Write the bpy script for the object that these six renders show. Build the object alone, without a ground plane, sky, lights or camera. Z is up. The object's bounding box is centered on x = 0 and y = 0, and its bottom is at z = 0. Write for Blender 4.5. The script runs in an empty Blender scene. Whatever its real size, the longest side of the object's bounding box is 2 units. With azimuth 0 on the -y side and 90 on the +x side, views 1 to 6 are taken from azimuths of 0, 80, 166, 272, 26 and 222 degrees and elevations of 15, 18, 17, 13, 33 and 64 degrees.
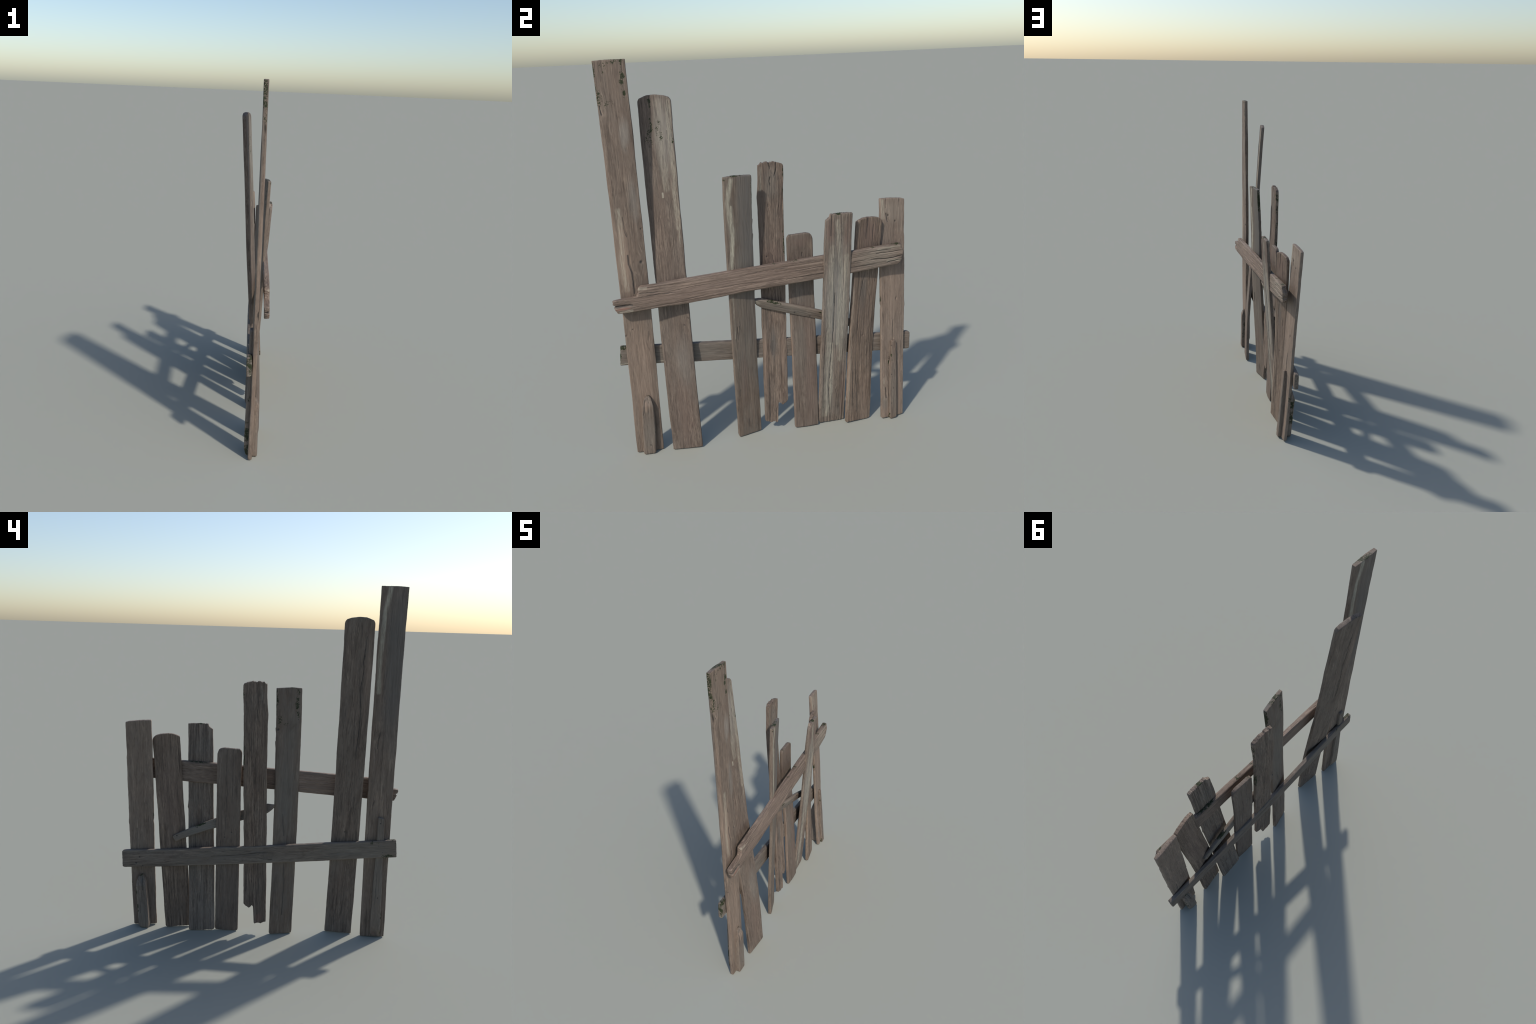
# Weathered, crooked wooden fence: eight upright planks, two rails, a loose brace and four splints.
# Every board is a lofted box with its own end profile, edge wander, grain relief, cracks and knots.
import bpy, math
import numpy as np
from mathutils import Matrix

# ----------------------------------------------------------------------------- noise
def _hash(ix, iy, iz, seed):
    h = (ix.astype(np.int64) * 374761393 + iy.astype(np.int64) * 668265263
         + iz.astype(np.int64) * 2147483647 + seed * 974634541) & 0xFFFFFFFF
    h = ((h ^ (h >> 13)) * 1274126177) & 0xFFFFFFFF
    h = ((h ^ (h >> 16)) * 2246822519) & 0xFFFFFFFF
    return ((h ^ (h >> 15)) & 0xFFFFFF) / float(0xFFFFFF) * 2 - 1

def vnoise(x, y, z, seed):
    """smooth value noise in [-1, 1]"""
    x, y, z = np.broadcast_arrays(np.asarray(x, float), np.asarray(y, float), np.asarray(z, float))
    ix, iy, iz = np.floor(x), np.floor(y), np.floor(z)
    f = [a - b for a, b in ((x, ix), (y, iy), (z, iz))]
    u = [t * t * t * (t * (t * 6 - 15) + 10) for t in f]
    out = 0
    for dx in (0, 1):
        for dy in (0, 1):
            for dz in (0, 1):
                wgt = (u[0] if dx else 1 - u[0]) * (u[1] if dy else 1 - u[1]) * (u[2] if dz else 1 - u[2])
                out = out + wgt * _hash(ix + dx, iy + dy, iz + dz, seed)
    return out

def sstep(a, b, x):
    t = np.clip((x - a) / (b - a), 0, 1)
    return t * t * (3 - 2 * t)

def seg_dist(w, l, pts):
    """distance to a polyline and position (0..1) along it"""
    best = np.full(w.shape, 9.0); pos = np.zeros(w.shape)
    n = len(pts) - 1
    for i in range(n):
        a = np.array(pts[i]); b = np.array(pts[i + 1]); d = b - a
        t = np.clip(((w - a[0]) * d[0] + (l - a[1]) * d[1]) / (d @ d), 0, 1)
        dist = np.hypot(w - a[0] - t * d[0], l - a[1] - t * d[1])
        m = dist < best
        best = np.where(m, dist, best); pos = np.where(m, (i + t) / n, pos)
    return best, pos

# ----------------------------------------------------------------------------- board mesh
def surface_lattice(n):
    """vertices and quads of the surface of an n0 x n1 x n2 lattice box"""
    quads = []
    idx = lambda i, j, k: (i * n[1] + j) * n[2] + k
    for ax in range(3):
        a, b = [(1, 2), (2, 0), (0, 1)][ax]
        A, B = np.meshgrid(np.arange(n[a] - 1), np.arange(n[b] - 1), indexing='ij')
        A, B = A.ravel(), B.ravel()
        for side in (0, n[ax] - 1):
            def vid(p, q):
                c = [None] * 3
                c[ax] = np.full(p.shape, side); c[a] = p; c[b] = q
                return idx(*c)
            q = np.stack([vid(A, B), vid(A + 1, B), vid(A + 1, B + 1), vid(A, B + 1)], 1)
            quads.append(q if side else q[:, ::-1])
    q = np.concatenate(quads)
    uniq, invq = np.unique(q, return_inverse=True)
    return np.stack(np.unravel_index(uniq, n), 1), invq.reshape(q.shape)

def spaced(half, r, step):
    """coordinates -half..half, denser inside the rounded edges"""
    inner = half - r
    m = max(2, int(round(2 * inner / step)))
    mid = np.linspace(-inner, inner, m + 1)
    e = half - r + r * np.array([.35, .65, .85, 1.0])
    return np.concatenate([-e[::-1], mid, e])

def board_mesh(name, p):
    L = p['L']; w0, w1, th = p['w0'], p['w1'], p['th']
    w0, w1, th = w0 + .0022, w1 + .0022, th + .0020
    W = max(w0, w1); r = p.get('r', .004); seed = p['seed']
    r = min(r, th * .42)
    xs = spaced(W / 2, r, .0020); ys = spaced(th / 2, r, .0035)
    zs = spaced(L / 2, min(r, .003), .0045) + L / 2
    ijk, quads = surface_lattice((len(xs), len(ys), len(zs)))
    x = xs[ijk[:, 0]]; y = ys[ijk[:, 1]]; z = zs[ijk[:, 2]]
    # rounded box: clamp to the inner box and push out by the radius
    q = np.stack([np.clip(x, -W / 2 + r, W / 2 - r), np.clip(y, -th / 2 + r, th / 2 - r),
                  np.clip(z, r, L - r)], 1)
    d = np.stack([x, y, z], 1) - q
    nrm = d / np.maximum(np.linalg.norm(d, axis=1, keepdims=True), 1e-9)
    P = q + nrm * r
    w, t, l = P[:, 0], P[:, 1], P[:, 2]
    s = np.clip(l / L, 0, 1)
    # width taper, wander of the two long edges
    half = (w0 * (1 - s) + w1 * s) / 2
    eL = np.interp(l, *zip(*p.get('eL', [(0, 0), (L, 0)])))
    eR = np.interp(l, *zip(*p.get('eR', [(0, 0), (L, 0)])))
    ea = p.get('edge', .0010)
    yy = y / th * .6
    eL = eL + ea * (vnoise(l * 9, yy, 0, seed + 1) + .35 * vnoise(l * 38, yy, 0, seed + 2) + .25 * vnoise(l * 120, yy * 2, 0, seed + 3))
    eR = eR + ea * (vnoise(l * 9, yy, 9, seed + 4) + .35 * vnoise(l * 38, yy, 9, seed + 5) + .25 * vnoise(l * 120, yy * 2, 9, seed + 6))
    fr = w / (W / 2)
    wl = fr * half + np.where(fr < 0, -eL * fr, eR * fr)
    # thickness variation and slight cupping
    bulge = 1 + 2 * p.get('bulge', .0020) / th * (1 - fr ** 4)
    t = t * bulge * (1 + .08 * vnoise(l * 5, wl * 12, 0, seed + 7)) + p.get('cup', 0) * (fr * fr - .4)
    # end profiles
    tb, bb = p.get('top'), p.get('bottom')
    jag = p.get('jag', .0006)
    if tb:
        f = np.interp(wl, *zip(*sorted(tb))) + jag * (vnoise(wl * 180, t * 120, 1, seed + 8) + .6 * vnoise(wl * 420, t * 200, 1, seed + 9))
        l = l + (f - L) * sstep(max(L - p.get('ramp_t', .18), 0), L, P[:, 2])
    if bb:
        f = np.interp(wl, *zip(*sorted(bb))) + jag * (vnoise(wl * 180, t * 120, 5, seed + 10) + .6 * vnoise(wl * 420, t * 200, 5, seed + 11))
        l = l + f * (1 - sstep(0, min(p.get('ramp_b', .18), L), P[:, 2]))
    # bevelled faces: (face, w0, l0, dw, dl, slope): material planed away beyond a line
    front = (y > 0)
    for face, cw, cl, dw, dl, slope in p.get('planes', []):
        sel = front if face == 'f' else ~front
        dist = np.maximum((wl - cw) * dw + (l - cl) * dl, 0)
        cut = np.minimum(dist * slope, th * .8) * np.clip(np.abs(y) / (th / 2), 0, 1)
        t = np.where(sel, t - np.sign(y) * cut, t)
    # relief along the surface normal
    kn = np.zeros_like(wl)
    for face, kw, kl, rw, rl, amt in p.get('knots', []):
        g = np.exp(-((wl - kw) / rw) ** 2 - ((l - kl) / rl) ** 2)
        kn = kn - amt * (wl - kw) * g
    gw = wl + kn + .004 * vnoise(l * 4, y * 30, 3, seed + 20)
    gs = p.get('grain', 1.0)
    lf = p.get('long', 1.0)
    n1 = vnoise(gw * 230, y * 110, l * 7 * lf, seed + 21)
    n2 = vnoise(gw * 95, y * 60, l * 3.2 * lf, seed + 22)
    n3 = vnoise(gw * 420, y * 200, l * 16, seed + 23)
    low = vnoise(wl * 22, y * 20, l * 6, seed + 24)
    h = gs * (.00042 * n1 + .00022 * n3 - .0010 * np.maximum(0, .35 - np.abs(n2)) * p.get('groove', 1.0)) + .0009 * low
    for fc, pts, hw, dep in p.get('cracks', []):
        sel = front if fc == 'f' else ~front
        wob = .0016 * vnoise(l * 60, 0, 0, seed + 30) + .0008 * vnoise(l * 190, 0, 0, seed + 31)
        dist, pos = seg_dist(wl + wob, l, pts)
        prof = np.exp(-(dist / hw) ** 2) * np.clip(np.minimum(pos, 1 - pos) * 6 + .25, 0, 1)
        h = h - np.where(sel, dep * prof, 0)
    for fc, sw, sl, rad in p.get('holes', []):
        sel = front if fc == 'f' else ~front
        dist = np.hypot(wl - sw, (l - sl) * .8)
        h = h - np.where(sel, .004 * np.exp(-(dist / rad) ** 2), 0)
    wl = wl + nrm[:, 0] * h; t = t + nrm[:, 1] * h; l = l + nrm[:, 2] * h * .6
    # twist and bow along the length
    s = np.clip(l / L, 0, 1)
    ang = (p['yaw1'] - p['yaw0']) * (s - .5) + math.radians(p.get('warp', 0)) * np.sin(np.pi * s)
    ca, sa = np.cos(ang), np.sin(ang)
    wl, t = wl * ca - t * sa, wl * sa + t * ca
    bowf = 4 * s * (1 - s)
    b1, b2, b3 = p.get('bend', (0, 0, 0))
    t = t + b1 * np.sin(np.pi * s) + b2 * np.sin(2 * np.pi * s) + b3 * np.sin(3 * np.pi * s)
    wl = wl + p.get('sway', 0) * bowf
    for (lx, amt, wid) in p.get('kinks', []):
        t = t + amt * np.exp(-((l - lx) / wid) ** 2)
    fs = p['fs']
    V = np.stack([wl, t * fs, l], 1)
    if fs < 0:
        quads = quads[:, ::-1]
    me = bpy.data.meshes.new(name)
    me.vertices.add(len(V)); me.vertices.foreach_set('co', V.astype(np.float32).ravel())
    me.loops.add(quads.size); me.loops.foreach_set('vertex_index', quads.astype(np.int32).ravel())
    me.polygons.add(len(quads))
    me.polygons.foreach_set('loop_start', np.arange(0, quads.size, 4, dtype=np.int32))
    me.polygons.foreach_set('use_smooth', np.ones(len(quads), dtype=bool))
    me.update(calc_edges=True); me.validate()
    return me

# ----------------------------------------------------------------------------- node helpers
class E:
    """a float socket with arithmetic"""
    nt = None
    def __init__(self, s): self.s = s
    @staticmethod
    def m(op, *a, clamp=False):
        n = E.nt.nodes.new('ShaderNodeMath'); n.operation = op; n.use_clamp = clamp
        for i, v in enumerate(a):
            if isinstance(v, E): E.nt.links.new(v.s, n.inputs[i])
            else: n.inputs[i].default_value = v
        return E(n.outputs[0])
    def __add__(a, b): return E.m('ADD', a, b)
    __radd__ = __add__
    def __sub__(a, b): return E.m('SUBTRACT', a, b)
    def __rsub__(a, b): return E.m('SUBTRACT', b, a)
    def __mul__(a, b): return E.m('MULTIPLY', a, b)
    __rmul__ = __mul__
    def __truediv__(a, b): return E.m('DIVIDE', a, b)

def smooth(a, b, x, o0=0., o1=1.):
    n = E.nt.nodes.new('ShaderNodeMapRange'); n.interpolation_type = 'SMOOTHSTEP'
    E.nt.links.new(x.s, n.inputs[0])
    for i, v in enumerate((a, b, o0, o1)): n.inputs[i + 1].default_value = v
    return E(n.outputs[0])

def vec(x, y, z):
    n = E.nt.nodes.new('ShaderNodeCombineXYZ')
    for i, v in enumerate((x, y, z)):
        if isinstance(v, E): E.nt.links.new(v.s, n.inputs[i])
        else: n.inputs[i].default_value = v
    return n.outputs[0]

def noise(v, scale=1., detail=3., rough=.55, dist=0.):
    n = E.nt.nodes.new('ShaderNodeTexNoise')
    E.nt.links.new(v, n.inputs['Vector'])
    n.inputs['Scale'].default_value = scale; n.inputs['Detail'].default_value = detail
    n.inputs['Roughness'].default_value = rough; n.inputs['Distortion'].default_value = dist
    return E(n.outputs[0])

def mixc(f, a, b, mode='MIX'):
    n = E.nt.nodes.new('ShaderNodeMix'); n.data_type = 'RGBA'; n.blend_type = mode
    if isinstance(f, E): E.nt.links.new(f.s, n.inputs[0])
    else: n.inputs[0].default_value = f
    for i, c in ((6, a), (7, b)):
        if isinstance(c, tuple): n.inputs[i].default_value = (*c, 1)
        else: E.nt.links.new(c, n.inputs[i])
    return n.outputs[2]

_groups = {}
def group(name, ins, build):
    """a reusable node group with float inputs and one float output"""
    if name not in _groups:
        keep = E.nt
        g = bpy.data.node_groups.new(name, 'ShaderNodeTree'); E.nt = g
        for n in ins: g.interface.new_socket(n, in_out='INPUT', socket_type='NodeSocketFloat')
        g.interface.new_socket('value', in_out='OUTPUT', socket_type='NodeSocketFloat')
        gi = g.nodes.new('NodeGroupInput'); go = g.nodes.new('NodeGroupOutput')
        r = build(*[E(o) for o in gi.outputs[:len(ins)]])
        g.links.new(r.s, go.inputs[0])
        E.nt = keep; _groups[name] = g
    return _groups[name]

def call(name, ins, build, *args):
    n = E.nt.nodes.new('ShaderNodeGroup'); n.node_tree = group(name, ins, build)
    for i, v in enumerate(args):
        if isinstance(v, E): E.nt.links.new(v.s, n.inputs[i])
        else: n.inputs[i].default_value = v
    return E(n.outputs[0])

def _ellipse(w, l, cw, cl, rw, rl):
    d = E.m('SQRT', E.m('POWER', (w - cw) / rw, 2.) + E.m('POWER', (l - cl) / rl, 2.))
    return smooth(1., .25, d)

def _segment(w, l, ax, ay, dx, dy):
    t = E.m('DIVIDE', (w - ax) * dx + (l - ay) * dy, dx * dx + dy * dy, clamp=True)
    ex = w - ax - t * dx; ey = l - ay - t * dy
    return E.m('SQRT', ex * ex + ey * ey)

def gauss(w, l, cw, cl, rw, rl):
    """1 at the centre, falling to 0 at the ellipse rw, rl"""
    return call('ellipse_mask', ['w', 'l', 'cw', 'cl', 'rw', 'rl'], _ellipse, w, l, cw, cl, rw, rl)

def line_dist(w, l, a, b):
    return call('segment_distance', ['w', 'l', 'ax', 'ay', 'dx', 'dy'], _segment, w, l, a[0], a[1], b[0] - a[0], b[1] - a[1])

# ----------------------------------------------------------------------------- wood material
DARK, MID, LIGHT = (.080, .058, .044), (.166, .124, .095), (.272, .208, .158)
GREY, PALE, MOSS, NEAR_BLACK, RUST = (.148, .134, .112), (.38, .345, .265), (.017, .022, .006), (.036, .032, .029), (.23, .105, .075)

def wood(name, p):
    mat = bpy.data.materials.new(name); mat.use_nodes = True
    nt = mat.node_tree; nt.nodes.clear(); E.nt = nt
    out = nt.nodes.new('ShaderNodeOutputMaterial'); bs = nt.nodes.new('ShaderNodeBsdfPrincipled')
    nt.links.new(bs.outputs[0], out.inputs[0])
    tc = nt.nodes.new('ShaderNodeTexCoord'); sp = nt.nodes.new('ShaderNodeSeparateXYZ')
    nt.links.new(tc.outputs['Object'], sp.inputs[0])
    w, y, l = (E(sp.outputs[i]) for i in range(3))
    fs = p['fs']; so = p['seed'] * 3.7
    isf = smooth(-.003, .003, y * fs)          # 1 on the front half, 0 on the back half
    isk = 1. - isf
    side = lambda f: isf if f == 'f' else isk if f == 'k' else None
    tone = dict(dark=DARK, mid=MID, light=LIGHT, grey=GREY, greyness=.28, contrast=.8, pores=.45, blotch=.55, fleck=.5, tint=(1, 1, 1))
    tone.update(p.get('tone', {}))
    for k in ('dark', 'mid', 'light'):
        tone[k] = tuple(a * b for a, b in zip(tone[k], tone['tint']))
    # grain coordinate, bending round the knots
    gw = w + (noise(vec(so, y * 12., l * 3.), 1., 2.) - .5) * .012
    for f, kw, kl, rw, rl, amt in p.get('knots', []):
        g = gauss(w, l, kw, kl, rw * 1.9, rl * 1.9)
        if side(f): g = g * side(f)
        gw = gw - (w - kw) * g * amt
    lf = p.get('long', 1.0)
    n_f = noise(vec(gw * 300. + so, y * 130., l * (11. * lf)), 1., 5., .62)
    n_m = noise(vec(gw * 88. + so, y * 60., l * (3.2 * lf)), 1., 4., .58)
    n_w = noise(vec(gw * 30. + so, y * 34. + 4., l * 1.6), 1., 3., .55)
    n_b = noise(vec(w * 12. + so, y * 22. + 7., l * 5.), 1., 4., .6)
    n_s = noise(vec(gw * 640. + so, y * 260., l * 34.), 1., 4., .68)
    g = (n_f - .5) * .62 + (n_m - .5) * .48 + (n_w - .5) * .30 + (n_s - .5) * .42 + .5
    n_v = noise(vec(w * 16. + so * 2., y * 14., l * 4.5), 1., 3., .6)
    g = (g - .5) * smooth(.35, .65, n_v, .45, 1.45) + .5
    c = tone['contrast']
    col = mixc(smooth(.5 - .15 / c, .5, g), tone['dark'], tone['mid'])
    col = mixc(smooth(.49, .5 + .15 / c, g), col, tone['light'])
    # grey weathering in patches, on the raised fibres
    gm = smooth(.36, .66, n_b * .6 + n_m * .4) * tone['greyness']
    col = mixc(gm, col, mixc(n_f, tuple(v * .62 for v in tone['grey']), tuple(v * 1.42 for v in tone['grey'])))
    blot = noise(vec(w * 26. + so, y * 30. + 2., l * 7.), 1., 5., .65, .6)
    col = mixc(smooth(.52, .70, blot) * tone['blotch'], col, tuple(v * .62 for v in tone['mid']))
    fleck = noise(vec(gw * 75. + so * 2., y * 50., l * 16.), 1., 5., .7)
    stroke = noise(vec(gw * 170. + so * 3., y * 90. + 3., l * 24.), 1., 5., .72)
    col = mixc(smooth(.54, .66, fleck * .5 + stroke * .5) * tone['fleck'], col, tuple(v * 1.2 for v in tone['light']))
    col = mixc(smooth(.45, .34, fleck * .4 + stroke * .6) * tone['fleck'] * 1.3, col, tuple(v * .72 for v in tone['dark']))
    # short dark pores and checks that follow the grain
    por = noise(vec(gw * 520. + so, y * 240., l * 26.), 1., 3., .6)
    pm = smooth(.55, .66, por) * smooth(.40, .56, n_m) * tone['pores']
    col = mixc(pm, col, tuple(v * .42 for v in tone['dark']))
    lines = noise(vec(gw * 150. + so * 1.3, y * 70., l * 1.9), 1., 2., .5)
    lm = smooth(.055, .0, E.m('ABSOLUTE', lines - .5)) * smooth(.45, .62, noise(vec(w * 30. + so, y * 20., l * 7.), 1., 2.)) * tone['pores']
    col = mixc(lm * .75, col, tuple(v * .5 for v in tone['dark']))
    # pale worn long edges
    hw = p['w0'] / 2
    ed = smooth(hw - .010, hw + .001, E.m('ABSOLUTE', w)) * smooth(.38, .62, n_b) * p.get('worn', .28)
    col = mixc(ed, col, tuple(v * 1.12 for v in tone['light']))
    # colour zones: (face, w, l, rw, rl, colour, strength)
    zw, zl = w + (n_w - .5) * .03, l + (n_b - .5) * .12
    zg = smooth(.2, .75, n_f * .5 + n_m * .5, .55, 1.)
    for f, cw, cl, rw, rl, cc, st in p.get('zones', []):
        m = gauss(zw, zl, cw, cl, rw, rl) * st
        if side(f): m = m * side(f)
        col = mixc(m * zg, col, mixc(n_f, tuple(v * .7 for v in cc), tuple(v * 1.3 for v in cc)))
    # lichen / bleached streaks: (face, [(w,l)...], half width, strength)
    sw_ = w + (n_m - .5) * .016
    lich = smooth(.37, .56, noise(vec(gw * 210. + so, y * 60., l * 15.), 1., 5., .75)) * smooth(.35, .6, n_s, .35, 1.)
    palec = mixc(n_f, tuple(v * .8 for v in PALE), tuple(v * 1.15 for v in PALE))
    for f, pts, sw, st in p.get('streaks', []):
        dd = None
        for a, b in zip(pts[:-1], pts[1:]):
            d1 = line_dist(sw_, l, a, b)
            dd = d1 if dd is None else E.m('MINIMUM', dd, d1)
        m = smooth(sw, sw * .25, dd)
        m = m * (lich if st < 1 else lich * .75 + .25) * st
        if side(f): m = m * side(f)
        col = mixc(m, col, palec)
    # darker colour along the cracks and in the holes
    cw_, cl_ = w + (n_m - .5) * .010 + (n_f - .5) * .005, l + (n_b - .5) * .03
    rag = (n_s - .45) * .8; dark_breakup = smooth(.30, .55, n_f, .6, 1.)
    for f, pts, sw, dep in p.get('cracks', []):
        dd = None
        for a, b in zip(pts[:-1], pts[1:]):
            d1 = line_dist(cw_, cl_, a, b)
            dd = d1 if dd is None else E.m('MINIMUM', dd, d1)
        m = smooth(sw * 1.25, sw * .1, dd + rag * sw)
        if side(f): m = m * side(f)
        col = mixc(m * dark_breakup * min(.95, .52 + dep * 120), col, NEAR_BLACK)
    for f, sw, sl, rad in p.get('holes', []):
        m = gauss(w, l, sw, sl, rad * 1.7, rad * 1.9)
        if side(f): m = m * side(f)
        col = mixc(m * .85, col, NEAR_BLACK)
    # moss: (face, w, l, rw, rl, density)
    mn = noise(vec(w * 1., y * 1., l * 1.), 210., 4., .66)
    mn2 = noise(vec(w + so, y, l), 42., 2., .5)
    mossn = mn * .55 + mn2 * .45
    mossy = None
    for f, cw, cl, rw, rl, den in p.get('moss', []):
        m = gauss(w, l, cw, cl, rw, rl)
        if side(f): m = m * side(f)
        m = smooth(.505, .545, mossn + m * .13 + ((den - .5) * .30 - .13)) * smooth(.02, .2, m)
        mossy = m if mossy is None else E.m('MAXIMUM', mossy, m)
    if mossy is not None:
        col = mixc(mossy, col, mixc(mn, tuple(v * .55 for v in MOSS), tuple(v * 1.7 for v in MOSS)))
    nt.links.new(col, bs.inputs['Base Color'])
    rr = E.m('ADD', .62, n_m * .22)
    nt.links.new(rr.s, bs.inputs['Roughness'])
    bs.inputs['Specular IOR Level'].default_value = .4
    bp = nt.nodes.new('ShaderNodeBump'); bp.inputs['Strength'].default_value = .55
    bp.inputs['Distance'].default_value = .0011
    hgt = n_f * .6 + n_m * .4 + stroke * .4 - pm * .5 - lm * .7
    nt.links.new(hgt.s, bp.inputs['Height'])
    nt.links.new(bp.outputs[0], bs.inputs['Normal'])
    return mat

# ----------------------------------------------------------------------------- boards
TAN = (.290, .205, .150); SILVER = (.235, .222, .195); DUSK = (.112, .101, .089); BROWN = (.15, .10, .078)

B = {}
# B = foot point, T = head point of the axis; w0/w1 widths, th thickness, yaw in degrees at foot and head
B['plank_a'] = dict(kind='plank', B=(.020, -.6865, .002), T=(.021, -.6745, 1.994), yaw=(-0.5, 1.7), w0=0.137, w1=0.14, th=0.019, bend=(0.001, 0.0008, 0.0007), warp=-2.4, sway=0.0062, seed=11,
    top=[(-.072, 1.992), (-.03, 1.995), (.071, 1.996)], bottom=[(-.07, 0), (.07, -.001)], jag=.0004, r=.0035,
    knots=[('f', -.052, 1.80, .022, .06, .9), ('f', .035, 1.05, .030, .06, .9), ('k', .05, 1.16, .02, .08, .7), ('f', .052, .65, .02, .05, .7)],
    cracks=[('f', [(-.015, 1.285), (-.013, 1.23), (-.004, 1.185)], .0022, .0025),
            ('f', [(-.008, 1.095), (-.009, 1.05), (.002, 1.01), (.004, .96), (.004, .90)], .0048, .0032),
            ('f', [(.003, .735), (.004, .676), (.000, .640)], .0015, .0016), ('f', [(-.014, .625), (-.015, .52)], .0014, .0014),
            ('f', [(.052, .69), (.045, .64)], .0016, .0016), ('f', [(-.060, 1.80), (-.055, 1.76)], .004, .0035),
            ('k', [(.028, 1.225), (.034, 1.187), (.041, 1.13)], .0032, .003), ('k', [(.037, .83), (.044, .80)], .003, .002)],
    holes=[('f', .049, 1.057, .006), ('f', .064, 1.222, .003), ('f', -.025, .711, .0025), ('f', -.061, .68, .003)],
    streaks=[('k', [(.024, 1.985), (.044, 1.87), (.050, 1.75), (.058, 1.58), (.054, 1.44)], .018, 1.),
             ('f', [(-.030, 1.32), (-.030, 1.15), (-.038, 1.05), (-.028, .92)], .018, .65), ('f', [(-.058, 1.80), (-.056, 1.775)], .006, .9)],
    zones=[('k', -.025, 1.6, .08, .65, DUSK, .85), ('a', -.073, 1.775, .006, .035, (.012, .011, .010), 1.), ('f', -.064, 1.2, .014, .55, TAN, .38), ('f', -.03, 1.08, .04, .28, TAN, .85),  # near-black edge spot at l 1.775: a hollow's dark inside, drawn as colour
           ('f', .035, 1.66, .03, .10, SILVER, .5), ('f', -.066, .35, .02, .4, TAN, .3), ('f', .0, .5, .09, .45, TAN, .5),
           ('f', .045, 1.35, .03, .15, SILVER, .35)],
    moss=[('f', .054, 1.97, .018, .05, .6), ('f', .052, 1.93, .019, .05, .58), ('f', .046, 1.89, .019, .05, .58), ('f', .052, 1.85, .010, .03, .6),
          ('f', -.058, 1.83, .018, .045, .66), ('f', -.03, 1.955, .03, .04, .42), ('f', -.02, 1.80, .05, .04, .38), ('f', .02, 1.985, .05, .02, .4),
          ('a', -.072, 1.95, .010, .07, .68), ('a', -.072, 1.89, .010, .06, .72), ('a', -.072, 1.81, .009, .07, .58), ('a', -.07, 1.26, .006, .08, .5), ('a', -.07, 1.05, .006, .06, .62),
          ('a', -.07, .96, .006, .05, .6), ('a', -.07, .78, .006, .04, .55), ('a', -.07, .55, .006, .05, .62), ('a', -.07, .42, .006, .04, .5),
          ('a', .0, 1.998, .075, .007, .66)], tone=dict(contrast=.75, pores=.35, tint=(.94, .92, .90)))
B['plank_b'] = dict(kind='plank', B=(.050, -.488, .001), T=(-.073, -.492, 1.827), yaw=(4.9, 8.1), w0=0.154, w1=0.154, th=0.0178, bend=(0.007, 0.0057, 0.0035), warp=1.1, sway=-0.0031, seed=23,
    top=[(-.078, 1.808), (-.070, 1.822), (-.034, 1.835), (.005, 1.837), (.045, 1.831), (.068, 1.823), (.076, 1.813), (.079, 1.803)],
    bottom=[(-.078, .001), (.078, .001)], jag=.0003, r=.004, grain=1.0,
    knots=[('k', -.03, 1.58, .02, .08, .7)],
    cracks=[('k', [(-.041, 1.74), (-.031, 1.61), (-.037, 1.57), (-.026, 1.46), (-.035, 1.335), (-.034, 1.215), (-.028, 1.10)], .0026, .0035),
            ('k', [(-.036, .86), (-.036, .74)], .0018, .002), ('k', [(-.018, .46), (-.02, .3), (-.012, .12)], .002, .0018),
            ('f', [(.048, 1.67), (.047, 1.63)], .0015, .0018), ('k', [(.03, .40), (.028, .2), (.03, .05)], .0018, .0016)],
    holes=[('f', .045, .70, .003), ('f', .066, .735, .0025), ('k', .002, .644, .004)],
    streaks=[('f', [(.066, 1.80), (.056, 1.68), (.062, 1.5), (.058, 1.35), (.060, 1.2)], .018, .6), ('f', [(.015, 1.8), (.01, 1.6), (.02, 1.4)], .03, .4),
             ('f', [(-.003, 1.375), (-.003, 1.355)], .006, 1.), ('f', [(.061, 1.215), (.060, 1.105)], .005, .8)],
    zones=[('f', .03, 1.65, .06, .25, SILVER, .55), ('f', .066, 1.64, .01, .04, DUSK, .8), ('f', .03, .5, .06, .2, SILVER, .25),
           ('f', .0, .2, .08, .3, BROWN, .35), ('k', -.06, 1.5, .02, .35, TAN, .3)],
    moss=[('f', -.022, 1.80, .012, .045, .55), ('f', -.027, 1.69, .012, .05, .62), ('f', -.04, 1.64, .03, .08, .42), ('f', .01, 1.66, .03, .1, .36),
          ('a', -.02, 1.836, .02, .006, .6), ('f', .068, 1.64, .012, .08, .4)], tone=dict(contrast=.85, pores=.6, tint=(.80, .785, .78)))
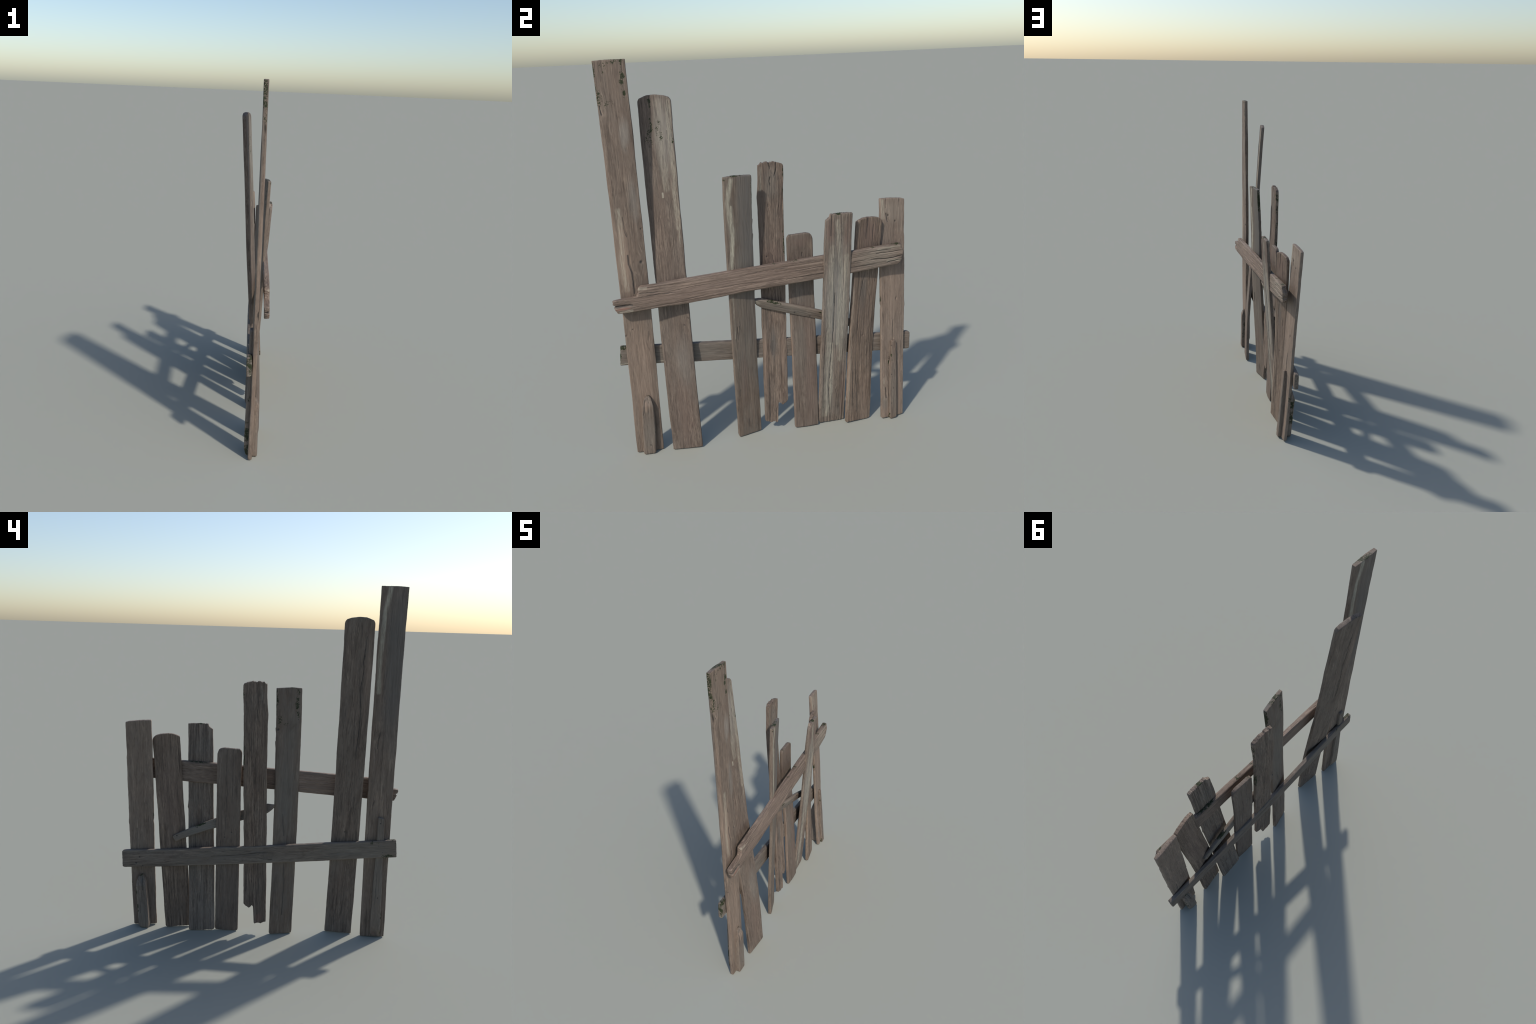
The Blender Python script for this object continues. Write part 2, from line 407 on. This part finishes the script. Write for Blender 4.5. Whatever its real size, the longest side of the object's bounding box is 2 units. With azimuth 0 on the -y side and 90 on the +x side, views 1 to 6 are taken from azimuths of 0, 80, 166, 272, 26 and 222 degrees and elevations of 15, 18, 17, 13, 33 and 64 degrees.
B['plank_c'] = dict(kind='plank', B=(-0.001, -0.142, 0.001), T=(0.053, -0.141, 1.445), yaw=(-15.7, -10.4), w0=0.132, w1=0.141, th=0.0178, bend=(-0.0005, -0.0006, -0.0026), warp=-2.5, sway=-0.0078, seed=37,
    top=[(-.075, 1.446), (-.02, 1.449), (.072, 1.443)], bottom=[(-.074, .030), (-.064, .0), (.064, .001), (.072, .004)], jag=.0004, r=.004,
    eR=[(0, 0), (1.10, 0), (1.145, .003), (1.15, .0005), (1.19, .0005), (1.222, .003), (1.226, .0), (1.45, 0)],
    knots=[('k', .05, 1.24, .02, .05, .9), ('f', -.038, .62, .02, .07, .7)],
    cracks=[('f', [(-.033, .665), (-.035, .64), (-.044, .585)], .003, .003), ('f', [(-.045, .29), (-.048, .25)], .0035, .0015), ('f', [(-.002, .10), (-.004, .05)], .003, .0015),
            ('k', [(.014, .73), (.008, .65), (.006, .60)], .0026, .0026), ('k', [(-.001, .43), (-.006, .28), (-.002, .12)], .0026, .0026)],
    holes=[('k', .058, 1.215, .006)],
    streaks=[('f', [(-.036, 1.43), (-.059, 1.32), (-.052, 1.25), (-.043, 1.18), (-.049, 1.07), (-.058, .985)], .016, 1.),
             ('f', [(-.042, 1.30), (-.040, 1.15), (-.045, 1.05)], .009, .9), ('f', [(-.060, .83), (-.058, .6)], .006, .5)],
    zones=[('f', .04, 1.2, .075, .75, DUSK, .95), ('f', .0, 1.0, .06, .12, GREY, .5), ('f', .0, .55, .08, .35, GREY, .4), ('k', 0, .9, .08, .5, GREY, .5), ('f', -.02, .35, .03, .25, BROWN, .4)],
    moss=[('k', -.050, 1.42, .018, .04, .52), ('k', -.047, 1.36, .018, .06, .52), ('k', -.055, 1.30, .012, .04, .55), ('k', .064, 1.38, .012, .07, .55), ('k', .050, 1.27, .02, .06, .6),
          ('a', .072, 1.36, .010, .10, .85), ('a', .0, 1.448, .075, .007, .66), ('f', -.070, 1.44, .010, .02, .6), ('f', .068, 1.435, .01, .02, .6), ('k', .01, 1.24, .03, .03, .3)], tone=dict(contrast=.6, pores=.3, greyness=.5, tint=(.85, .83, .80), fleck=.3))
B['plank_d'] = dict(kind='plank', B=(0.006, 0.008, 0.098), T=(-.049, .042, 1.474), yaw=(1.1, -0.4), w0=0.131, w1=0.128, th=0.0175, bend=(-.0055, .0035, -.003), warp=-3.0, sway=0, seed=41,
    top=[(-.066, 1.374), (-.057, 1.375), (-.047, 1.387), (-.040, 1.384), (-.018, 1.391), (-.014, 1.388), (-.008, 1.384), (.015, 1.390), (.028, 1.385), (.034, 1.384), (.058, 1.377), (.066, 1.366)],
    bottom=[(-.068, -.022), (-.064, -.030), (-.038, -.038), (-.034, -.044), (-.018, -.038), (.004, -.045), (.008, -.040), (.0125, .070), (.020, .072), (.037, .057), (.060, .074), (.066, .082)],
    ramp_b=.26, bulge=.0010, jag=.0016, r=.003, edge=.0012, grain=1.6, groove=1.6,
    eL=[(0, .003), (1.15, -.001), (1.21, -.004), (1.265, .0), (1.3, .001), (1.39, .001)],
    knots=[('f', .008, 1.35, .016, .05, .8), ('f', -.012, .90, .02, .03, 1.0), ('f', -.016, 1.17, .012, .03, .7)],
    cracks=[('f', [(-.016, 1.395), (-.006, 1.375), (.000, 1.352)], .0022, .005), ('f', [(.028, 1.390), (.030, 1.36), (.026, 1.34), (.019, 1.315)], .0025, .005),
            ('f', [(-.003, 1.312), (-.007, 1.29), (-.002, 1.27)], .0026, .004), ('f', [(.043, 1.18), (.036, 1.14), (.030, 1.11)], .0017, .0025),
            ('f', [(.018, 1.23), (.014, 1.20)], .0016, .002), ('f', [(-.016, 1.175), (-.016, 1.16)], .003, .002), ('f', [(.0, .91), (.006, .87)], .002, .002),
            ('f', [(-.030, .25), (-.033, .19), (-.032, .10), (-.034, -.03)], .0026, .004), ('f', [(-.01, .44), (-.012, .36)], .006, .0012), ('f', [(.0, .04), (-.004, -.03)], .0018, .003),
            ('k', [(-.013, 1.37), (-.016, 1.27), (-.010, 1.19)], .0016, .0026), ('k', [(.025, 1.35), (.022, 1.15), (.02, .9)], .0014, .0016)],
    holes=[('f', -.030, .905, .003)],
    streaks=[('f', [(-.052, 1.36), (-.054, 1.25)], .010, .4), ('k', [(-.035, 1.36), (-.037, 1.29)], .006, .5)],
    zones=[('f', .0, 1.28, .06, .12, GREY, .5), ('f', .0, .9, .06, .1, BROWN, .4), ('f', -.005, .42, .03, .13, DUSK, .7), ('f', .045, .4, .02, .3, TAN, .4),
           ('f', -.056, .35, .012, .3, TAN, .55), ('k', -.02, 0, .03, .04, RUST, .35), ('f', .02, .6, .04, .08, TAN, .35)],
    moss=[('a', .064, 1.33, .008, .05, .62), ('a', .064, 1.24, .008, .04, .62), ('a', .064, 1.12, .007, .05, .5), ('a', .064, .96, .008, .08, .8), ('k', .058, 1.03, .01, .03, .55), ('f', .062, .97, .005, .03, .4)], tone=dict(contrast=1.1, pores=.7, tint=(.81, .765, .74)))
B['plank_e'] = dict(kind='plank', B=(0.011, 0.177, 0.001), T=(-0.025, 0.175, 1.106), yaw=(0.5, 0.6), w0=0.134, w1=0.134, th=0.017, bend=(-0.0022, 0.0036, -0.0024), warp=-1.4, sway=0.001, seed=53,
    top=[(-.069, 1.088), (-.064, 1.099), (-.056, 1.107), (.030, 1.112), (.048, 1.108), (.060, 1.100), (.068, 1.080)],
    bottom=[(-.072, .018), (-.066, .004), (-.060, .0), (.060, .001), (.070, .004)], jag=.0005, r=.005,
    cracks=[('f', [(.009, 1.01), (.008, .99)], .003, .003), ('k', [(.012, 1.10), (.016, .95), (.009, .86), (.02, .6)], .0020, .002), ('k', [(-.02, 1.10), (-.022, .9), (-.018, .8)], .0018, .002),
            ('k', [(.03, .4), (.028, .1)], .0014, .0015)],
    holes=[('k', .019, .589, .003), ('k', -.02, .62, .003)],
    knots=[('k', .015, .72, .02, .10, .6)],
    zones=[('f', .03, .35, .05, .5, BROWN, .45), ('f', -.064, .4, .010, .5, TAN, .6), ('f', .0, 1.07, .06, .04, BROWN, .5), ('f', -.02, .5, .05, .2, GREY, .4), ('f', 0, .8, .08, .15, DUSK, .35)],
    moss=[('a', -.05, 1.108, .012, .008, .55), ('f', -.055, .96, .01, .04, .2)], tone=dict(contrast=.65, pores=.5, tint=(.79, .775, .77), fleck=.3))
B['plank_f'] = dict(kind='plank', B=(-0.005, 0.323, 0.002), T=(0.085, 0.353, 1.223), yaw=(-3.6, -1.5), w0=0.15, w1=0.139, th=0.0177, bend=(.0025, 0, 0), warp=-0.5, sway=0, seed=61,
    top=[(-.075, 1.197), (-.066, 1.199), (-.058, 1.204), (-.049, 1.212), (-.044, 1.227), (-.03, 1.227), (.00, 1.229), (.065, 1.228), (.071, 1.226)],
    bottom=[(-.074, .010), (-.066, .0), (.066, .0), (.076, .002)], jag=.0009, r=.0045, grain=1.9, groove=2.6, long=.35,
    eR=[(0, 0), (.73, 0), (.745, .004), (.785, 0), (1.22, 0)],
    knots=[('f', .0, .25, .025, .05, .8)],
    cracks=[('f', [(-.009, .80), (-.009, .61), (-.021, .38), (-.024, .22), (-.010, .02)], .0020, .003), ('f', [(-.020, 1.06), (-.019, .89), (-.008, .72)], .0016, .0024),
            ('f', [(.033, 1.0), (.036, .85), (.034, .70)], .0016, .0024), ('f', [(-.043, 1.20), (-.043, 1.12)], .004, .0014), ('f', [(.05, .5), (.045, .3)], .0015, .0016),
            ('f', [(-.05, .6), (-.058, .35), (-.052, .1)], .0016, .0022), ('f', [(.015, 1.15), (.012, 1.0), (.016, .9)], .0014, .002),
            ('k', [(.03, .9), (.026, .6)], .0012, .0012)],
    streaks=[('f', [(-.008, 1.19), (.009, 1.02), (.020, .92), (.018, .7), (.012, .5)], .016, .65), ('f', [(-.03, 1.05), (-.035, .7), (-.04, .3), (-.045, .05)], .022, .5),
             ('f', [(.045, 1.0), (.045, .7), (.03, .4)], .02, .55), ('f', [(-.02, .5), (-.012, .2), (-.03, .05)], .016, .7)],
    zones=[('f', -.0, .75, .09, .42, SILVER, .75), ('f', -.045, 1.15, .035, .09, BROWN, .85), ('f', .045, 1.13, .03, .10, BROWN, .7), ('f', .055, .2, .025, .25, BROWN, .6), ('f', -.03, .3, .05, .3, SILVER, .45)],
    moss=[('a', -.005, 1.229, .022, .008, .85), ('k', -.01, 1.226, .03, .006, .5)], tone=dict(contrast=1.3, greyness=.55, pores=.8))
B['plank_g'] = dict(kind='plank', B=(0.028, 0.468, 0.004), T=(0.011, 0.537, 1.171), yaw=(-9.6, -11.5), w0=0.149, w1=0.15, th=0.0165, bend=(-0.0115, -0.0022, 0.0015), warp=-3.0, sway=-0.0008, seed=71,
    top=[(-.080, 1.135), (-.074, 1.152), (-.060, 1.160), (-.040, 1.168), (-.012, 1.172), (.030, 1.171), (.055, 1.165), (.070, 1.153), (.077, 1.140)],
    bottom=[(-.082, .012), (-.075, .0), (-.066, -.002), (.066, .001), (.076, .008)], jag=.0006, r=.004, grain=1.3, groove=1.8, long=.5,
    cracks=[('f', [(-.013, 1.17), (-.013, 1.14), (-.018, 1.06)], .0020, .003), ('f', [(.022, 1.13), (.022, 1.08), (.024, 1.02)], .0024, .002), ('f', [(-.008, .88), (-.016, .82), (-.028, .72), (-.030, .56), (-.029, .35), (-.012, .06)], .0020, .0026),
            ('f', [(-.05, .57), (-.057, .46), (-.045, .25), (-.035, .08)], .0022, .0024), ('f', [(.001, .52), (.02, .2), (.033, .012)], .0014, .0018), ('f', [(.037, .74), (.036, .70)], .004, .0018),
            ('f', [(.05, 1.15), (.052, 1.05)], .0014, .002)],
    holes=[('f', .005, .51, .005)],
    streaks=[('f', [(-.068, .8), (-.064, .45), (-.066, .08)], .007, .4)],
    zones=[('f', -.066, .5, .012, .55, TAN, .75), ('f', -.01, .75, .03, .2, DUSK, .5), ('f', 0, 1.08, .08, .1, BROWN, .7), ('f', .055, .5, .02, .4, TAN, .3), ('f', .03, .15, .04, .2, TAN, .25), ('k', 0, .8, .08, .4, BROWN, .35)],
    moss=[], tone=dict(contrast=1.1, pores=.7, greyness=.2, tint=(.92, .87, .82)))
B['plank_h'] = dict(kind='plank', B=(.039, .669, .003), T=(-.043, .678, 1.25), yaw=(-7.8, -6.3), w0=0.134, w1=0.139, th=0.0163, bend=(-0.0012, -0.002, -0.0013), warp=0.5, sway=0.0021, seed=83,
    top=[(-.073, 1.246), (-.068, 1.253), (-.02, 1.252), (.05, 1.246), (.071, 1.240)], bottom=[(-.073, .004), (-.062, .0), (.058, .001), (.07, .004)], jag=.0006, r=.0045, edge=.0012,
    eL=[(0, 0), (.64, 0), (.665, .002), (.68, -.001), (1.12, -.002), (1.19, .002), (1.25, .001)],
    eR=[(0, 0), (.64, .001), (.655, .003), (.7, 0), (1.04, .002), (1.06, -.001), (1.25, 0)],
    knots=[('f', -.028, 1.14, .022, .04, .9), ('f', -.045, .18, .02, .06, .9)],
    cracks=[('f', [(-.038, 1.172), (-.033, 1.150), (-.029, 1.128)], .0034, .003), ('f', [(-.038, 1.25), (-.040, 1.20)], .0016, .0024), ('f', [(.038, 1.245), (.036, 1.20)], .0016, .0022),
            ('f', [(.004, .58), (.001, .47), (-.012, .38), (-.024, .31), (-.022, .02)], .0020, .003), ('f', [(-.041, .185), (-.037, .12)], .0045, .003), ('f', [(.021, .71), (.021, .69)], .002, .002),
            ('f', [(.05, .45), (.052, .2)], .0014, .0016), ('k', [(.03, .62), (.034, .5)], .0026, .002)],
    holes=[('f', .016, 1.127, .004), ('f', .02, .70, .0025), ('f', -.025, 1.161, .004)],
    streaks=[('f', [(-.06, 1.24), (-.055, 1.15)], .014, .65), ('f', [(-.05, .24), (-.052, .17)], .008, .6)],
    zones=[('f', .0, 1.19, .08, .08, (.25, .205, .160), .6), ('f', .0, .75, .08, .25, TAN, .3), ('f', .045, .2, .02, .3, TAN, .5), ('f', -.05, .22, .02, .12, TAN, .4), ('f', -.045, .08, .03, .08, GREY, .6)],
    moss=[('f', -.022, .33, .006, .05, .6), ('f', -.022, .02, .005, .03, .7), ('a', .068, .50, .005, .06, .5), ('a', -.07, .70, .006, .03, .65), ('a', .07, .3, .006, .08, .5)], tone=dict(contrast=.62, pores=.4, tint=(1.14, 1.12, 1.10)))
B['rail_a'] = dict(kind='rail', B=(0.0735, -0.776, 0.883), T=(.039, .704, .975), yaw=(-2.0, 4.5), w0=0.126, w1=0.109, th=0.0265, bend=(0.006, -0.0008, 0.0013), warp=-3.0, sway=-0.004, seed=97,
    bottom=[(-.066, .016), (-.060, .008), (-.030, -.004), (-.022, .004), (-.014, -.007), (.006, -.006), (.0095, .108), (.03, .120), (.048, .122), (.056, .128), (.064, .140)], ramp_b=.34,
    top=[(-.056, 1.462), (-.048, 1.478), (-.038, 1.484), (-.02, 1.482), (-.012, 1.490), (.009, 1.494), (.03, 1.484), (.05, 1.482), (.056, 1.474)],
    jag=.0016, r=.0075, grain=1.7, groove=2.4, long=.6, edge=.0014,
    eR=[(0, -.003), (.2, -.003), (.45, .002), (1.0, .003), (1.3, .001), (1.48, 0)], eL=[(0, 0), (.52, -.001), (.62, .002), (.70, .001), (1.0, -.001), (1.15, -.003), (1.38, -.003), (1.42, -.005), (1.478, -.007)],
    cracks=[('f', [(-.023, -.012), (-.024, .035), (-.025, .085)], .0055, .0075), ('f', [(.027, .125), (.021, .19), (.014, .27)], .0016, .0026), ('f', [(.008, .13), (.008, .22), (.004, .30)], .0016, .0022),
            ('f', [(.012, .27), (.019, .38), (.016, .48)], .0014, .0022), ('f', [(-.015, .5), (-.012, .62), (-.016, .7)], .0014, .0020), ('f', [(.03, .62), (.034, .74), (.030, .86)], .0014, .0022),
            ('f', [(-.03, .85), (-.028, .97), (-.034, 1.06)], .0018, .0026), ('f', [(.005, .9), (.008, 1.03), (.002, 1.15)], .0014, .002), ('f', [(.022, 1.34), (.020, 1.40), (.018, 1.47)], .0024, .004),
            ('f', [(-.004, 1.31), (-.013, 1.37), (-.016, 1.42), (-.012, 1.49)], .0030, .0052), ('f', [(.0, 1.21), (-.002, 1.28)], .0016, .0026), ('f', [(.038, 1.30), (.034, 1.42)], .0016, .0026),
            ('f', [(-.030, 1.22), (-.034, 1.33)], .0016, .0026), ('f', [(-.036, 1.40), (-.034, 1.47)], .003, .004), ('f', [(-.04, .3), (-.036, .45)], .0013, .0018)],
    streaks=[('f', [(-.054, .02), (-.054, .08)], .007, .8), ('f', [(.05, .125), (.048, .16)], .009, .6), ('f', [(-.03, 1.40), (-.034, 1.47)], .010, .7), ('f', [(.04, 1.35), (.042, 1.47)], .010, .5)],
    zones=[('f', -.038, .045, .009, .05, RUST, .8), ('a', .0, .55, .09, .6, (.205, .142, .110), .45), ('f', 0, 1.36, .09, .16, (.215, .185, .145), .6)],
    moss=[('a', .056, 1.45, .008, .03, .75), ('a', .056, 1.33, .007, .03, .55), ('a', .058, 1.14, .008, .10, .75), ('a', .058, .9, .006, .05, .5), ('a', .06, .8, .005, .03, .42)], worn=.25, tone=dict(contrast=.95, greyness=.18, pores=.75, tint=(1.0, .965, .95)))
B['rail_b'] = dict(kind='rail', B=(-0.0035, -0.784, 0.5624), T=(-0.0215, 0.784, 0.4357), yaw=(-0.6, -1.0), w0=0.102, w1=0.103, th=0.0212, bend=(-0.0055, 0.001, 0), warp=0, sway=-0.0057, seed=103,
    bottom=[(-.052, -.001), (.052, .001)], top=[(-.053, 1.570), (-.045, 1.579), (.045, 1.573), (.053, 1.563)], jag=.0005, r=.0055,
    knots=[('k', -.01, .73, .03, .05, 1.0)],
    cracks=[('k', [(-.002, 1.06), (.001, .92), (.010, .77), (.010, .73)], .0026, .003), ('k', [(.008, .61), (.008, .55)], .0018, .002), ('k', [(-.036, .735), (-.034, .715)], .004, .002)],
    holes=[('k', .009, 1.473, .004), ('k', -.026, 1.496, .005), ('k', -.044, 1.46, .0035), ('k', .02, .1, .002), ('k', -.02, .08, .002)],
    streaks=[('f', [(-.043, .0), (-.042, .3)], .009, .85)],
    zones=[('k', 0, .2, .07, .3, GREY, .5), ('f', 0, .3, .08, .4, GREY, .45), ('k', .01, .78, .015, .08, DUSK, .7)],
    moss=[('a', .054, .03, .016, .06, .72), ('k', .04, .13, .014, .06, .5), ('k', -.042, .05, .014, .07, .52), ('f', .045, .01, .02, .025, .7), ('a', .02, -.001, .06, .012, .64), ('a', -.03, -.001, .03, .012, .55), ('a', .054, .12, .008, .06, .55),
          ('a', .053, 1.1, .007, .04, .4), ('a', .053, .75, .006, .03, .45)], tone=dict(contrast=.7, greyness=.5, tint=(.86, .89, .90)))
B['brace'] = dict(kind='brace', B=(.002, -.075, .773), T=(-.007, .483, .577), yaw=(20.0, 2.0), w0=.054, w1=.043, th=.0175, bend=(0.003, 0.002, 0), warp=0, sway=0.0041, seed=113,
    bottom=[(-.027, .045), (-.012, .008), (.0, -.010), (.012, -.013), (.026, .020)], top=[(-.018, .600), (.0, .605), (.016, .598)], ramp_b=.15, jag=.0008, r=.0065, edge=.0014,
    eL=[(0, 0), (.45, 0), (.55, -.004), (.59, -.008)], eR=[(0, 0), (.10, .001), (.30, .006), (.36, .006), (.45, -.001), (.59, -.012)],
    cracks=[('f', [(.006, .1), (.004, .25), (.002, .36)], .0013, .0018), ('k', [(.0, .1), (.002, .3)], .0014, .0016)],
    holes=[('k', .002, .578, .004), ('f', -.008, .22, .003), ('f', -.012, .31, .003), ('k', .014, .45, .003)],
    zones=[('k', 0, .45, .06, .16, GREY, .8), ('f', .0, .15, .05, .2, GREY, .4), ('f', .006, .0, .02, .04, PALE, .5)],
    moss=[('a', .026, .09, .010, .05, .85), ('a', .027, .43, .012, .05, .75), ('a', .024, .36, .006, .03, .5)], tone=dict(greyness=.5, tint=(.95, .96, .95)))
B['splint_a'] = dict(kind='splint', B=(.043, -.688, -.001), T=(.041, -.672, .320), yaw=(.7, 2.8), w0=.064, w1=.060, th=.0270, seed=127,
    top=[(-.030, .278), (-.026, .296), (-.018, .322), (-.007, .338), (.009, .337), (.018, .323), (.026, .294), (.030, .278)], bottom=[(-.033, .003), (-.028, -.001), (.026, .002), (.033, .006)], ramp_t=.16,
    jag=.0008, r=.007, edge=.0012, planes=[('f', 0, .285, 0, 1, .28)],
    cracks=[('f', [(-.012, .32), (-.018, .27), (-.024, .22)], .0022, .003), ('f', [(.004, .31), (.002, .24)], .0016, .002)], holes=[('f', .006, .055, .0028)],
    zones=[('f', -.008, .29, .03, .04, TAN, .5), ('a', 0, .12, .05, .16, GREY, .4)], moss=[('a', .006, .338, .010, .010, .7), ('a', .034, .2, .004, .06, .58), ('a', .034, .12, .004, .05, .58)], tone=dict(greyness=.35, tint=(.92, .91, .90)))
B['splint_b'] = dict(kind='splint', B=(.002, -.700, .014), T=(.010, -.689, .738), yaw=(2.4, -2.1), w0=.061, w1=.034, th=.0270, seed=131,
    top=[(-.018, .708), (-.012, .719), (0, .723), (.020, .724)], bottom=[(-.031, .002), (-.018, -.004), (.012, -.010), (.024, .0), (.031, .018)], jag=.0006, r=.006,
    planes=[('k', 0.012, .052, .35, -.94, .30)], holes=[('k', .004, .69, .003), ('k', -.004, .50, .0025), ('k', -.002, .24, .003)],
    cracks=[('k', [(.010, .40), (.012, .2)], .0014, .0014)],
    zones=[('a', 0, .45, .06, .4, GREY, .5), ('k', .012, .02, .02, .03, BROWN, .7)],
    moss=[('a', -.031, .02, .008, .06, .7), ('a', -.031, .12, .008, .06, .75), ('a', -.03, .2, .008, .03, .5), ('a', -.029, .33, .008, .03, .6), ('a', -.028, .45, .008, .04, .4)], tone=dict(greyness=.6, contrast=.6))
B['splint_c'] = dict(kind='splint', B=(.054, .667, -.001), T=(.019, .676, .464), yaw=(-.8, 1.1), w0=.042, w1=.026, th=.0215, seed=137,
    top=[(-.014, .460), (-.008, .467), (.008, .468), (.013, .460)], bottom=[(-.020, .004), (-.014, -.001), (.014, .004), (.021, .010)], jag=.0005, r=.005,
    holes=[('f', -.011, .437, .0022), ('f', -.008, .353, .0022), ('f', -.010, .268, .0026), ('f', .001, .186, .0022), ('f', -.009, .095, .0022)],
    zones=[('a', 0, .2, .05, .25, GREY, .35)], cracks=[('f', [(.004, .3), (.006, .15)], .0012, .0012)], moss=[('a', -.02, .02, .006, .03, .6), ('a', -.012, .38, .004, .03, .6)], tone=dict(greyness=.3, contrast=.7, tint=(.95, .92, .9)))
B['splint_d'] = dict(kind='splint', B=(.006, .667, .001), T=(-.016, .682, .313), yaw=(1.7, 0), w0=.062, w1=.062, th=.0420, seed=149,
    top=[(-.033, .276), (-.026, .308), (-.018, .326), (-.009, .338), (.006, .332), (.018, .318), (.026, .292), (.031, .27)], bottom=[(-.032, .004), (-.024, -.001), (.014, .0), (.026, .006), (.031, .016)], ramp_t=.16,
    jag=.0008, r=.008, edge=.0012, planes=[('k', 0, .275, 0, 1, .35)],
    cracks=[('k', [(-.008, .33), (-.010, .29), (-.010, .25)], .0045, .003), ('k', [(.01, .2), (.012, .1)], .0014, .0014)],
    zones=[('k', -.01, .31, .02, .04, DUSK, .8), ('a', 0, .1, .05, .15, GREY, .5)], moss=[('a', .031, .24, .014, .05, .66), ('a', .031, .15, .014, .06, .68), ('a', 0, .335, .02, .012, .6), ('a', .02, .0, .02, .02, .5)], tone=dict(greyness=.6, contrast=.8))

# ----------------------------------------------------------------------------- assembly
root = bpy.data.objects.new('wooden_fence', None)
root['label'] = 'crooked old fence of weathered brown-grey planks'
root['category'] = 'fence'
bpy.context.scene.collection.objects.link(root)

for key, p in B.items():
    rail = p['kind'] in ('rail', 'brace')
    foot, head = np.array(p['B']), np.array(p['T'])
    ax = head - foot; L = np.linalg.norm(ax); ax /= L
    ref = np.array([0, 0, 1.]) if rail else np.array([0, 1., 0])
    a0, a1 = (math.radians(v) for v in p['yaw'])
    am = (a0 + a1) / 2
    wv = math.cos(am) * ref + math.sin(am) * np.array([1., 0, 0])
    wv -= ax * (wv @ ax); wv /= np.linalg.norm(wv)
    fv = np.cross(wv, ax)
    fv = fv if fv[0] > 0 else -fv
    p['fs'] = 1 if rail else -1            # local Y sign that points to the fence's front
    p['L'] = L
    # positive yaw tips the +w edge to the front
    p['yaw0'], p['yaw1'] = a0, a1
    me = board_mesh(p['kind'], p)
    ob = bpy.data.objects.new(p['kind'], me)
    M = Matrix.Identity(4)
    yv = fv * p['fs']
    for i in range(3):
        M[i][0], M[i][1], M[i][2], M[i][3] = wv[i], yv[i], ax[i], foot[i]
    ob.matrix_world = M
    ob.data.materials.append(wood('weathered_wood_' + key, p))
    bpy.context.scene.collection.objects.link(ob)
    ob.parent = root
